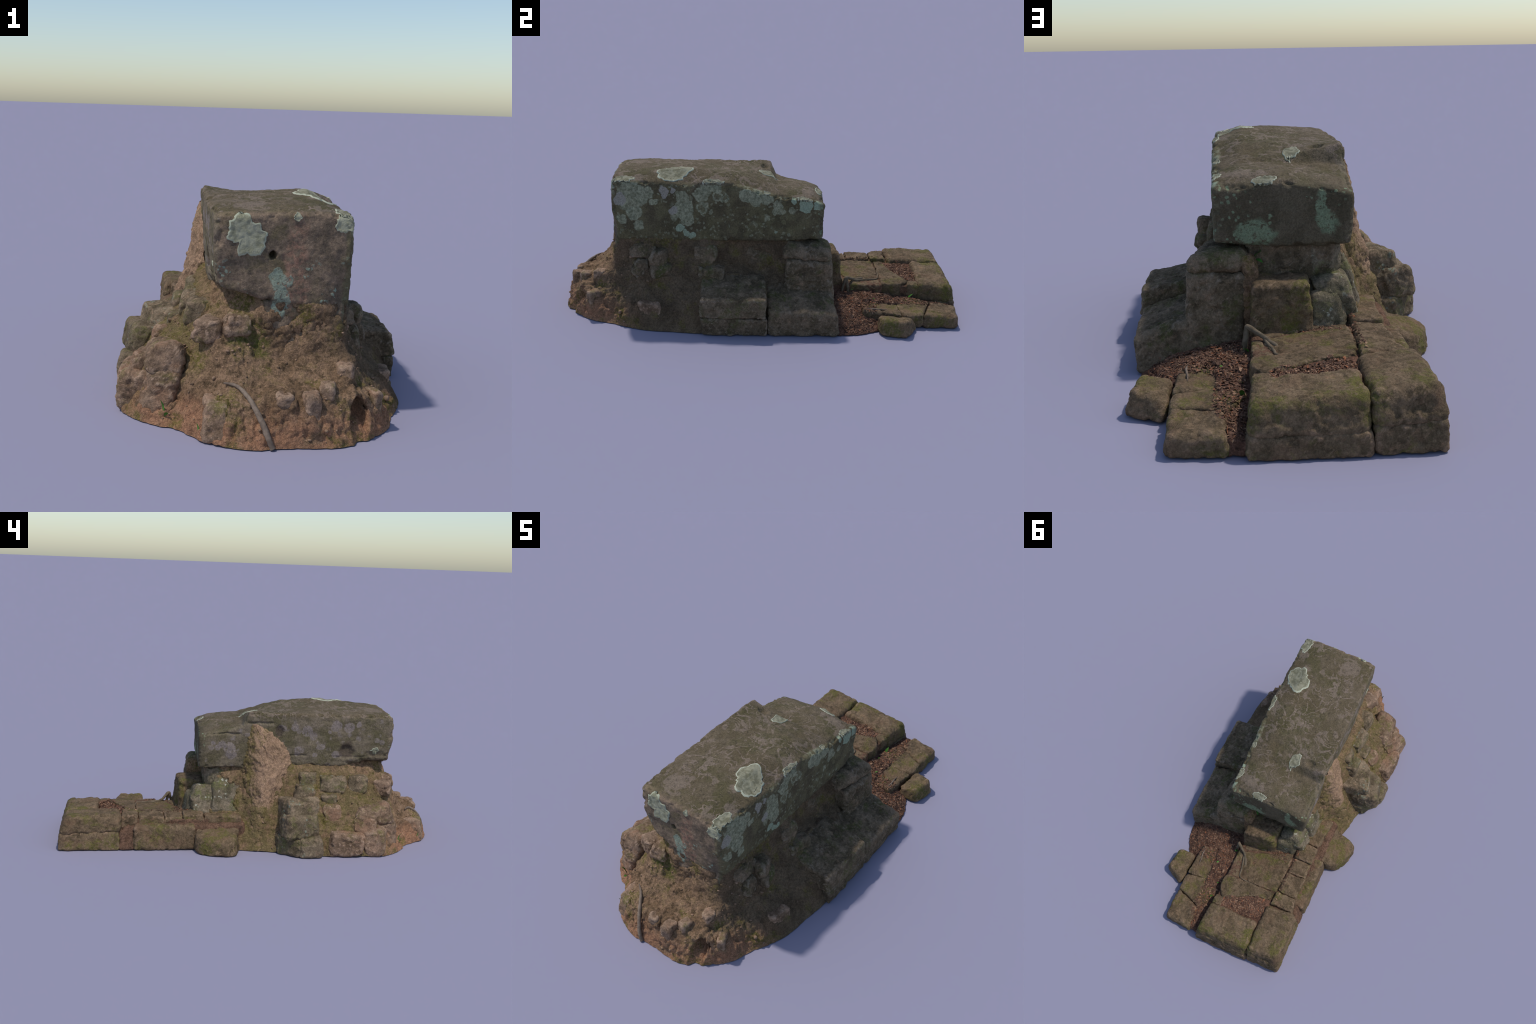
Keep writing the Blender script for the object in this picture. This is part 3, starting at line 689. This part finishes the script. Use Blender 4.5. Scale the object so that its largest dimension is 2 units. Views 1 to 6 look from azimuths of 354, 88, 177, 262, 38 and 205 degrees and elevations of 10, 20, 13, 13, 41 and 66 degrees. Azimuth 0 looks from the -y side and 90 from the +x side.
# ---- earth under and between the paving
stone("soil_bed", [(.120, .22, .126), (-.30, .22, .140), (-.30, .93, .142), (.120, .93, .126)], (0.0, 0.0), M_BED, r=0.008, seed=111, lump=0.004, chip=0.0)
stone("soil_bed", [(-.20, .04, .142), (-.335, .05, .124), (-.335, .66, .106), (-.20, .66, .140)], (0.0, 0.015), M_BED, r=0.015, seed=112, lump=0.006, chip=0.0)
stone("leaf_mould_bed", [(.08, .66, .132), (-.18, .63, .140), (-.18, .81, .142), (.08, .82, .132)], (0.05, 0.0), M_LITTER, r=0.004, seed=113, lump=0.004, lump_size=0.03, chip=0.0)
stone("leaf_mould_bed", [(.11, .32, .105), (.34, .31, .068), (.435, .385, .018), (.425, .47, .012), (.378, .575, .022), (.27, .55, .058), (.11, .55, .085), (.11, .43, .10)],
      [(.11, .32, 0), (.36, .31, 0), (.475, .355, 0), (.455, .47, 0), (.385, .60, 0), (.27, .60, 0), (.11, .55, 0), (.11, .43, 0)], M_LITTER, r=0.012, seed=114, lump=0.007, lump_size=0.04, chip=0.0)
stone("leaf_mould_bed", [(.115, .50, .102), (.240, .50, .090), (.208, .955, .050), (.134, .968, .034)], (0.0, 0.0), M_LITTER, r=0.01, seed=115, lump=0.007, lump_size=0.04, chip=0.0)

# ---- earth ramp washed up against the -x side of the block
def build_ramp():
    # level: (near side y, far side y, ridge x)
    sec = [(0.0, .065, -.13, -.395), (.10, .05, -.13, -.358), (.20, .045, -.15, -.328), (.28, .05, -.18, -.304), (.35, .05, -.205, -.285),
           (.42, .048, -.21, -.264), (.50, .046, -.18, -.248), (.56, .042, -.14, -.239), (.605, .022, -.08, -.229), (.628, .004, -.03, -.219)]
    z = np.array([s[0] for s in sec])
    up, across = 130, 90
    t = np.linspace(0, z[-1], up)
    y0, y1, xr = (np.interp(t, z, [s[k] for s in sec]) for k in (1, 2, 3))
    edge = perlin(np.stack([t / 0.045, t * 0, t * 0], 1), 61)
    y1 = y1 + 0.018 * edge * smooth(0.64 - t, 0.0, 0.1)
    y0 = y0 + 0.010 * perlin(np.stack([t / 0.05, t * 0 + 5, t * 0], 1), 62)
    u = np.linspace(0, 1, across)
    prof = np.interp(u, [0, .08, .25, .42, .62, .85, 1], [-.1, .34, .74, 1, .93, .66, -.05])
    prof = np.convolve(np.pad(prof, 4, mode='edge'), np.ones(9) / 9, 'valid')
    Y = y0[:, None] + (y1 - y0)[:, None] * u
    X = -0.203 + (xr + 0.203)[:, None] * prof
    v = np.stack([X, Y, np.broadcast_to(t[:, None], X.shape)], -1).reshape(-1, 3)
    idx = np.arange(up * across).reshape(up, across)
    f = np.stack([idx[:-1, :-1], idx[:-1, 1:], idx[1:, 1:], idx[1:, :-1]], -1).reshape(-1, 4)
    n = vertex_normals(v, f)
    if n[:, 0].sum() > 0:
        f = f[:, ::-1]; n = -n
    h = 0.012 * fbm(v / 0.07, 51, 3) + 0.0035 * fbm(v * np.array([1, 1, 1.6]) / 0.022, 52, 3, 0.6)
    h -= 0.004 * smooth(np.abs(perlin(v / 0.03, 53)), 0.12, 0.0)
    v = v + n * h[:, None]
    v[:, 2] = np.maximum(v[:, 2], 0)
    add_mesh("earth_ramp", v, f, M_RAMP)
    STONES.append((v, f))
build_ramp()

def bank_up(v, f, items, reach=0.026, rise=0.010):
    """Soil banked up where it meets the stones set in it."""
    vs, fs, k = [], [], 0
    for a, b in items:
        vs.append(a); fs.append(b + k); k += len(a)
    tree = BVHTree.FromPolygons(np.concatenate(vs).tolist(), np.concatenate(fs).tolist())
    n = vertex_normals(v, f)
    h = np.zeros(len(v))
    for i, p in enumerate(v.tolist()):
        hit = tree.find_nearest(p, reach)
        if hit[0] is not None:
            h[i] = rise * (1 - hit[3] / reach) ** 2
    v = v + n * h[:, None]
    v[:, 2] = np.maximum(v[:, 2], 0)
    return v
MOUND_V = bank_up(MOUND_V, MOUND_F, STONES)
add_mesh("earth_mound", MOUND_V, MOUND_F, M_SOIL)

# ---- lichen crusts lying on the block
def crust_materials(name, inner_a, inner_b, rim):
    return [plain(name, inner_a, inner_b, 70, 0.98, 0.8), plain(name + "_rim", rim, tuple(k * 0.85 for k in rim), 90, 0.98, 0.4)]
CRUST = crust_materials("pale_crust", (0.175, 0.165, 0.105), (0.315, 0.300, 0.210), (0.47, 0.48, 0.36))
CRUST_GREEN = crust_materials("green_crust", (0.235, 0.230, 0.150), (0.36, 0.352, 0.250), (0.40, 0.415, 0.300))
CAP_TREE = BVHTree.FromPolygons(CAP_V.tolist(), CAP_F.tolist())

def crust(centre, across, along, rx, ry, mats, seed, lobes=9, wob=0.24, thick=0.0025, shape=None):
    """Lobed crust: a polar sheet laid on the block, thick at its curled rim."""
    c, a, b = Vector(centre), Vector(across).normalized(), Vector(along).normalized()
    n = a.cross(b).normalized()
    rings, spokes = 16, 96
    ang = np.linspace(0, 2 * np.pi, spokes, endpoint=False)
    circ = np.stack([np.cos(ang), np.sin(ang), np.full_like(ang, seed * 1.7)], 1)
    rad = 1 + wob * 1.6 * perlin(circ * 1.1 + 3, seed) + wob * 0.9 * perlin(circ * lobes / 3, seed + 3) + 0.35 * wob * perlin(circ * lobes, seed + 5)
    verts, slots, faces = [], [], []
    for k in range(rings + 1):
        t = k / rings
        for s in range(spokes):
            q = c + a * (rx * t * rad[s] * math.cos(ang[s])) + b * (ry * t * rad[s] * math.sin(ang[s]))
            hit, nor, _, _ = CAP_TREE.ray_cast(q + n * 0.12, -n)
            if hit is None or (hit - q).length > 0.022:
                hit, nor, _, _ = CAP_TREE.find_nearest(q)
            e = thick * (0.45 + 0.75 * max(0, 1 - abs(t - 0.86) / 0.25)) if k < rings else -0.003
            e += thick * 0.5 * float(perlin(np.array([[q.x / 0.012, q.y / 0.012, q.z / 0.012]]), seed + 7)[0]) * (t < 0.97)
            verts.append(hit + nor * e)
    for k in range(rings):
        for s in range(spokes):
            s2 = (s + 1) % spokes
            faces.append([k * spokes + s, (k + 1) * spokes + s, (k + 1) * spokes + s2, k * spokes + s2])
            slots.append(1 if k >= rings - 2 else 0)
    add_mesh("lichen_crust", [tuple(p) for p in verts], faces, mats, slots)

X, Y, Zv = (1, 0, 0), (0, 1, 0), (0, 0, 1)
crust((.168, -.458, .70), X, Y, .074, .082, CRUST, 1, thick=.003, wob=.27)
crust((-.030, -.002, .66), X, Y, .032, .040, CRUST, 2)
crust((.216, -.700, .685), X, Y, .034, .055, CRUST, 3, wob=.25)
crust((-.100, -.752, .608), X, Zv, .058, .055, CRUST_GREEN, 4, wob=.30, thick=.003)
crust((.212, -.752, .645), X, Zv, .032, .030, CRUST_GREEN, 5, wob=.3, thick=.003)
crust((.236, -.262, .683), X, Y, .018, .050, CRUST, 6, wob=.3)
crust((.225, .175, .612), X, Y, .018, .036, CRUST, 7, wob=.35)
crust((.072, .262, .605), X, Y, .036, .022, CRUST, 8, wob=.35)
crust((.225, -.005, .630), X, Y, .012, .016, CRUST, 9)
crust((-.215, -.658, .488), (0, -1, 0), Zv, .022, .020, CRUST_GREEN, 10, thick=.003)
crust((.060, -.752, .663), X, Zv, .014, .012, CRUST_GREEN, 11, thick=.003)
crust((-.020, .052, .655), X, Y, .009, .008, CRUST, 12)

# ---- leaf litter
FLAKES = [plain("dry_leaf", (0.150, 0.085, 0.055), (0.215, 0.122, 0.080)), plain("dark_leaf", (0.085, 0.047, 0.035), (0.125, 0.068, 0.048)), plain("tan_leaf", (0.29, 0.175, 0.105), (0.36, 0.22, 0.14)), plain("rust_leaf", (0.24, 0.095, 0.05), (0.30, 0.125, 0.065))]
def surface_tree(items):
    vs, fs, k = [], [], 0
    for v, f in items:
        vs.append(v); fs.append(f + k); k += len(v)
    return BVHTree.FromPolygons(np.concatenate(vs).tolist(), np.concatenate(fs).tolist())
TREE = surface_tree(STONES + [(MOUND_V, MOUND_F)])

def scatter(name, regions, size, seed):
    """Small curled leaf pieces dropped onto the surface inside soft ellipses (x, y, rx, ry, turn, count)."""
    g = random.Random(seed)
    verts, faces, slots = [], [], []
    for cx, cy, rx, ry, turn, count in regions:
        ct, st = math.cos(math.radians(turn)), math.sin(math.radians(turn))
        for _ in range(count):
            r, a = math.sqrt(g.random()), g.uniform(0, 2 * math.pi)
            dx, dy = rx * r * math.cos(a), ry * r * math.sin(a)
            hit, nor, _, _ = TREE.ray_cast(Vector((cx + ct * dx - st * dy, cy + st * dx + ct * dy, 0.30)), Vector((0, 0, -1)))
            if hit is None or nor.z < 0.35 or hit.z > 0.17 or (hit.x > 0.16 and hit.y < 0.35):
                continue
            yaw = g.uniform(0, 2 * math.pi)
            n = (nor + Vector((g.uniform(-.45, .45), g.uniform(-.45, .45), 0))).normalized()
            a1 = n.cross(Vector((math.cos(yaw), math.sin(yaw), 0.05))).normalized()
            a2 = n.cross(a1)
            l = g.uniform(*size) * (1 if g.random() > .1 else 1.8)
            w = l * g.uniform(0.2, 0.6)
            curl = g.uniform(-.25, .35) * l
            base = hit + n * g.uniform(0.0005, 0.004)
            k = len(verts)
            for s, wid in ((-1, .15), (-.45, .9), (.2, 1), (1, .12)):
                for q in (-1, 1):
                    verts.append(base + a1 * (s * l / 2) + a2 * (q * wid * w / 2) + n * (curl * s * s * 0.5 + g.uniform(0, .0008)))
            for j in range(3):
                faces.append([k + 2 * j, k + 2 * j + 1, k + 2 * j + 3, k + 2 * j + 2])
            slots += [g.choices((0, 1, 2, 3), (5, 4, 1.3, 1.2))[0]] * 3
    add_mesh(name, [tuple(p) for p in verts], faces, FLAKES, slots, kind="stuff")
scatter("leaf_litter", [(-.045, .745, .13, .05, 8, 1300), (-.11, .72, .055, .065, 0, 700), (.30, .43, .16, .13, 0, 2900), (.20, .52, .075, .09, 0, 500), (.19, .70, .045, .20, -4, 1000), (.17, .87, .03, .11, -6, 250), (-.06, .37, .12, .03, -14, 160), (-.20, .45, .012, .20, 0, 150)], (.005, .013), 5)

# ---- grit and small stones lying on the mound
def grit(name, count, seed):
    g = random.Random(seed)
    u, f0 = rounded_unit_box((1, 1, 1), 0.42, 0.25)
    u = u - 0.5
    tree = surface_tree([(MOUND_V, MOUND_F)])
    n = vertex_normals(MOUND_V, MOUND_F)
    verts, faces, k = [], [], 0
    for _ in range(count):
        i = g.randrange(len(MOUND_V))
        p = MOUND_V[i]
        if p[2] < 0.01 or p[2] > 0.30 or (p[1] > -0.55 and g.random() < 0.6):
            continue
        size = g.uniform(0.004, 0.011) * (1 if g.random() > 0.08 else 1.9)
        a = np.array([g.uniform(0.7, 1.3), g.uniform(0.7, 1.3), g.uniform(0.5, 0.9)]) * size
        t = g.uniform(0, 6.28)
        q = u * a
        q = np.stack([q[:, 0] * math.cos(t) - q[:, 1] * math.sin(t), q[:, 0] * math.sin(t) + q[:, 1] * math.cos(t), q[:, 2]], 1)
        verts.append(q * (1 + 0.3 * perlin(q / size * 1.3 + t, seed)[:, None]) + p + n[i] * size * 0.12)
        faces.append(f0 + k); k += len(u)
    add_mesh(name, np.concatenate(verts), np.concatenate(faces), M_GRIT, kind="stuff")
M_GRIT = plain("grit", (0.16, 0.105, 0.066), (0.32, 0.210, 0.140), 14)
grit("grit", 380, 9)

# ---- sticks, root, seedlings
def tube(name, pts, radii, mat, sides=10, seed=0, n=40, flat=1.0):
    p = catmull(pts, n, False)
    r = np.interp(np.linspace(0, 1, n), np.linspace(0, 1, len(radii)), radii)
    t = np.gradient(p, axis=0)
    t /= np.linalg.norm(t, axis=1)[:, None]
    a = np.cross(t, (0.1, 0.2, 1.0)); a /= np.linalg.norm(a, axis=1)[:, None]
    b = np.cross(a, t)
    ang = np.linspace(0, 2 * np.pi, sides, endpoint=False)
    v = p[:, None] + r[:, None, None] * (np.cos(ang)[None, :, None] * a[:, None] + flat * np.sin(ang)[None, :, None] * b[:, None])
    v = v.reshape(-1, 3)
    v = v + 0.25 * np.repeat(r, sides)[:, None] * np.stack([perlin(v / 0.012, seed + k) for k in range(3)], 1)
    idx = np.arange(n * sides).reshape(n, sides)
    nx = np.roll(idx, -1, 1)
    f = np.stack([idx[:-1], nx[:-1], nx[1:], idx[1:]], -1).reshape(-1, 4).tolist()
    f += [idx[0].tolist()[::-1], idx[-1].tolist()]
    return add_mesh(name, v, f, mat)
BARK = plain("weathered_bark", (0.150, 0.112, 0.085), (0.260, 0.200, 0.150), 60)
ROOTBARK = plain("root_bark", (0.105, 0.080, 0.052), (0.185, 0.145, 0.100), 60)
tube("stick", [(-.165, -.855, .160), (-.125, -.885, .158), (-.090, -.930, .130), (-.058, -.974, .078), (-.040, -.993, .035), (-.026, -.998, .002)], [.003, .006, .008, .009, .009, .008], BARK, seed=1)
tube("root", [(.150, .400, .100), (.140, .412, .150), (.135, .420, .168), (.110, .438, .158), (.085, .455, .146), (.066, .480, .136), (.052, .510, .137), (.048, .520, .134)], [.006, .008, .009, .008, .007, .008, .007, .003], ROOTBARK, seed=2)
tube("root", [(.136, .420, .166), (.142, .428, .13), (.146, .436, .09), (.150, .45, .07)], [.009, .008, .008, .006], ROOTBARK, seed=3)
tube("root", [(.085, .455, .140), (.072, .50, .136), (.060, .545, .135), (.050, .590, .136), (.0, .602, .140), (-.06, .604, .146)], [.005, .005, .005, .004, .004, .002], ROOTBARK, seed=4)
tube("twig", [(.318, .498, .080), (.322, .535, .079), (.316, .575, .076), (.314, .612, .072)], [.002, .004, .0035, .0015], BARK, seed=5)

GREEN = plain("fresh_leaf", (0.055, 0.155, 0.025), (0.085, 0.220, 0.040), 50, 0.6, 0.1)
def blade(base, tip, width):
    a, b = Vector(base), Vector(tip)
    d = b - a
    s = d.cross(Vector((0.3, 0.2, 1))).normalized() * width
    up = s.cross(d).normalized() * (d.length * 0.15)
    v, f = [], []
    for t, w in ((0, .25), (.3, .9), (.6, 1), (.85, .6), (1, .05)):
        c = a + d * t + up * (4 * t * (1 - t))
        v += [c - s * w, c + s * w]
    for k in range(4):
        f.append([2 * k, 2 * k + 1, 2 * k + 3, 2 * k + 2])
    add_mesh("seedling_leaf", [tuple(p) for p in v], f, GREEN)
for base, tip, w in (((-.350, -.772, .030), (-.362, -.785, .085), .005), ((-.345, -.775, .025), (-.335, -.80, .045), .006), ((-.245, -.91, .02), (-.25, -.915, .055), .004),
                     ((.135, .44, .092), (.150, .455, .112), .008), ((.150, .74, .062), (.160, .765, .100), .007), ((.205, .55, .085), (.222, .558, .094), .007), ((.150, .66, .07), (.165, .67, .09), .004),
                     ((.10, .232, .345), (.085, .262, .372), .012), ((.105, .235, .34), (.08, .268, .335), .006), ((.13, .24, .31), (.15, .275, .315), .010)):
    blade(base, tip, w)
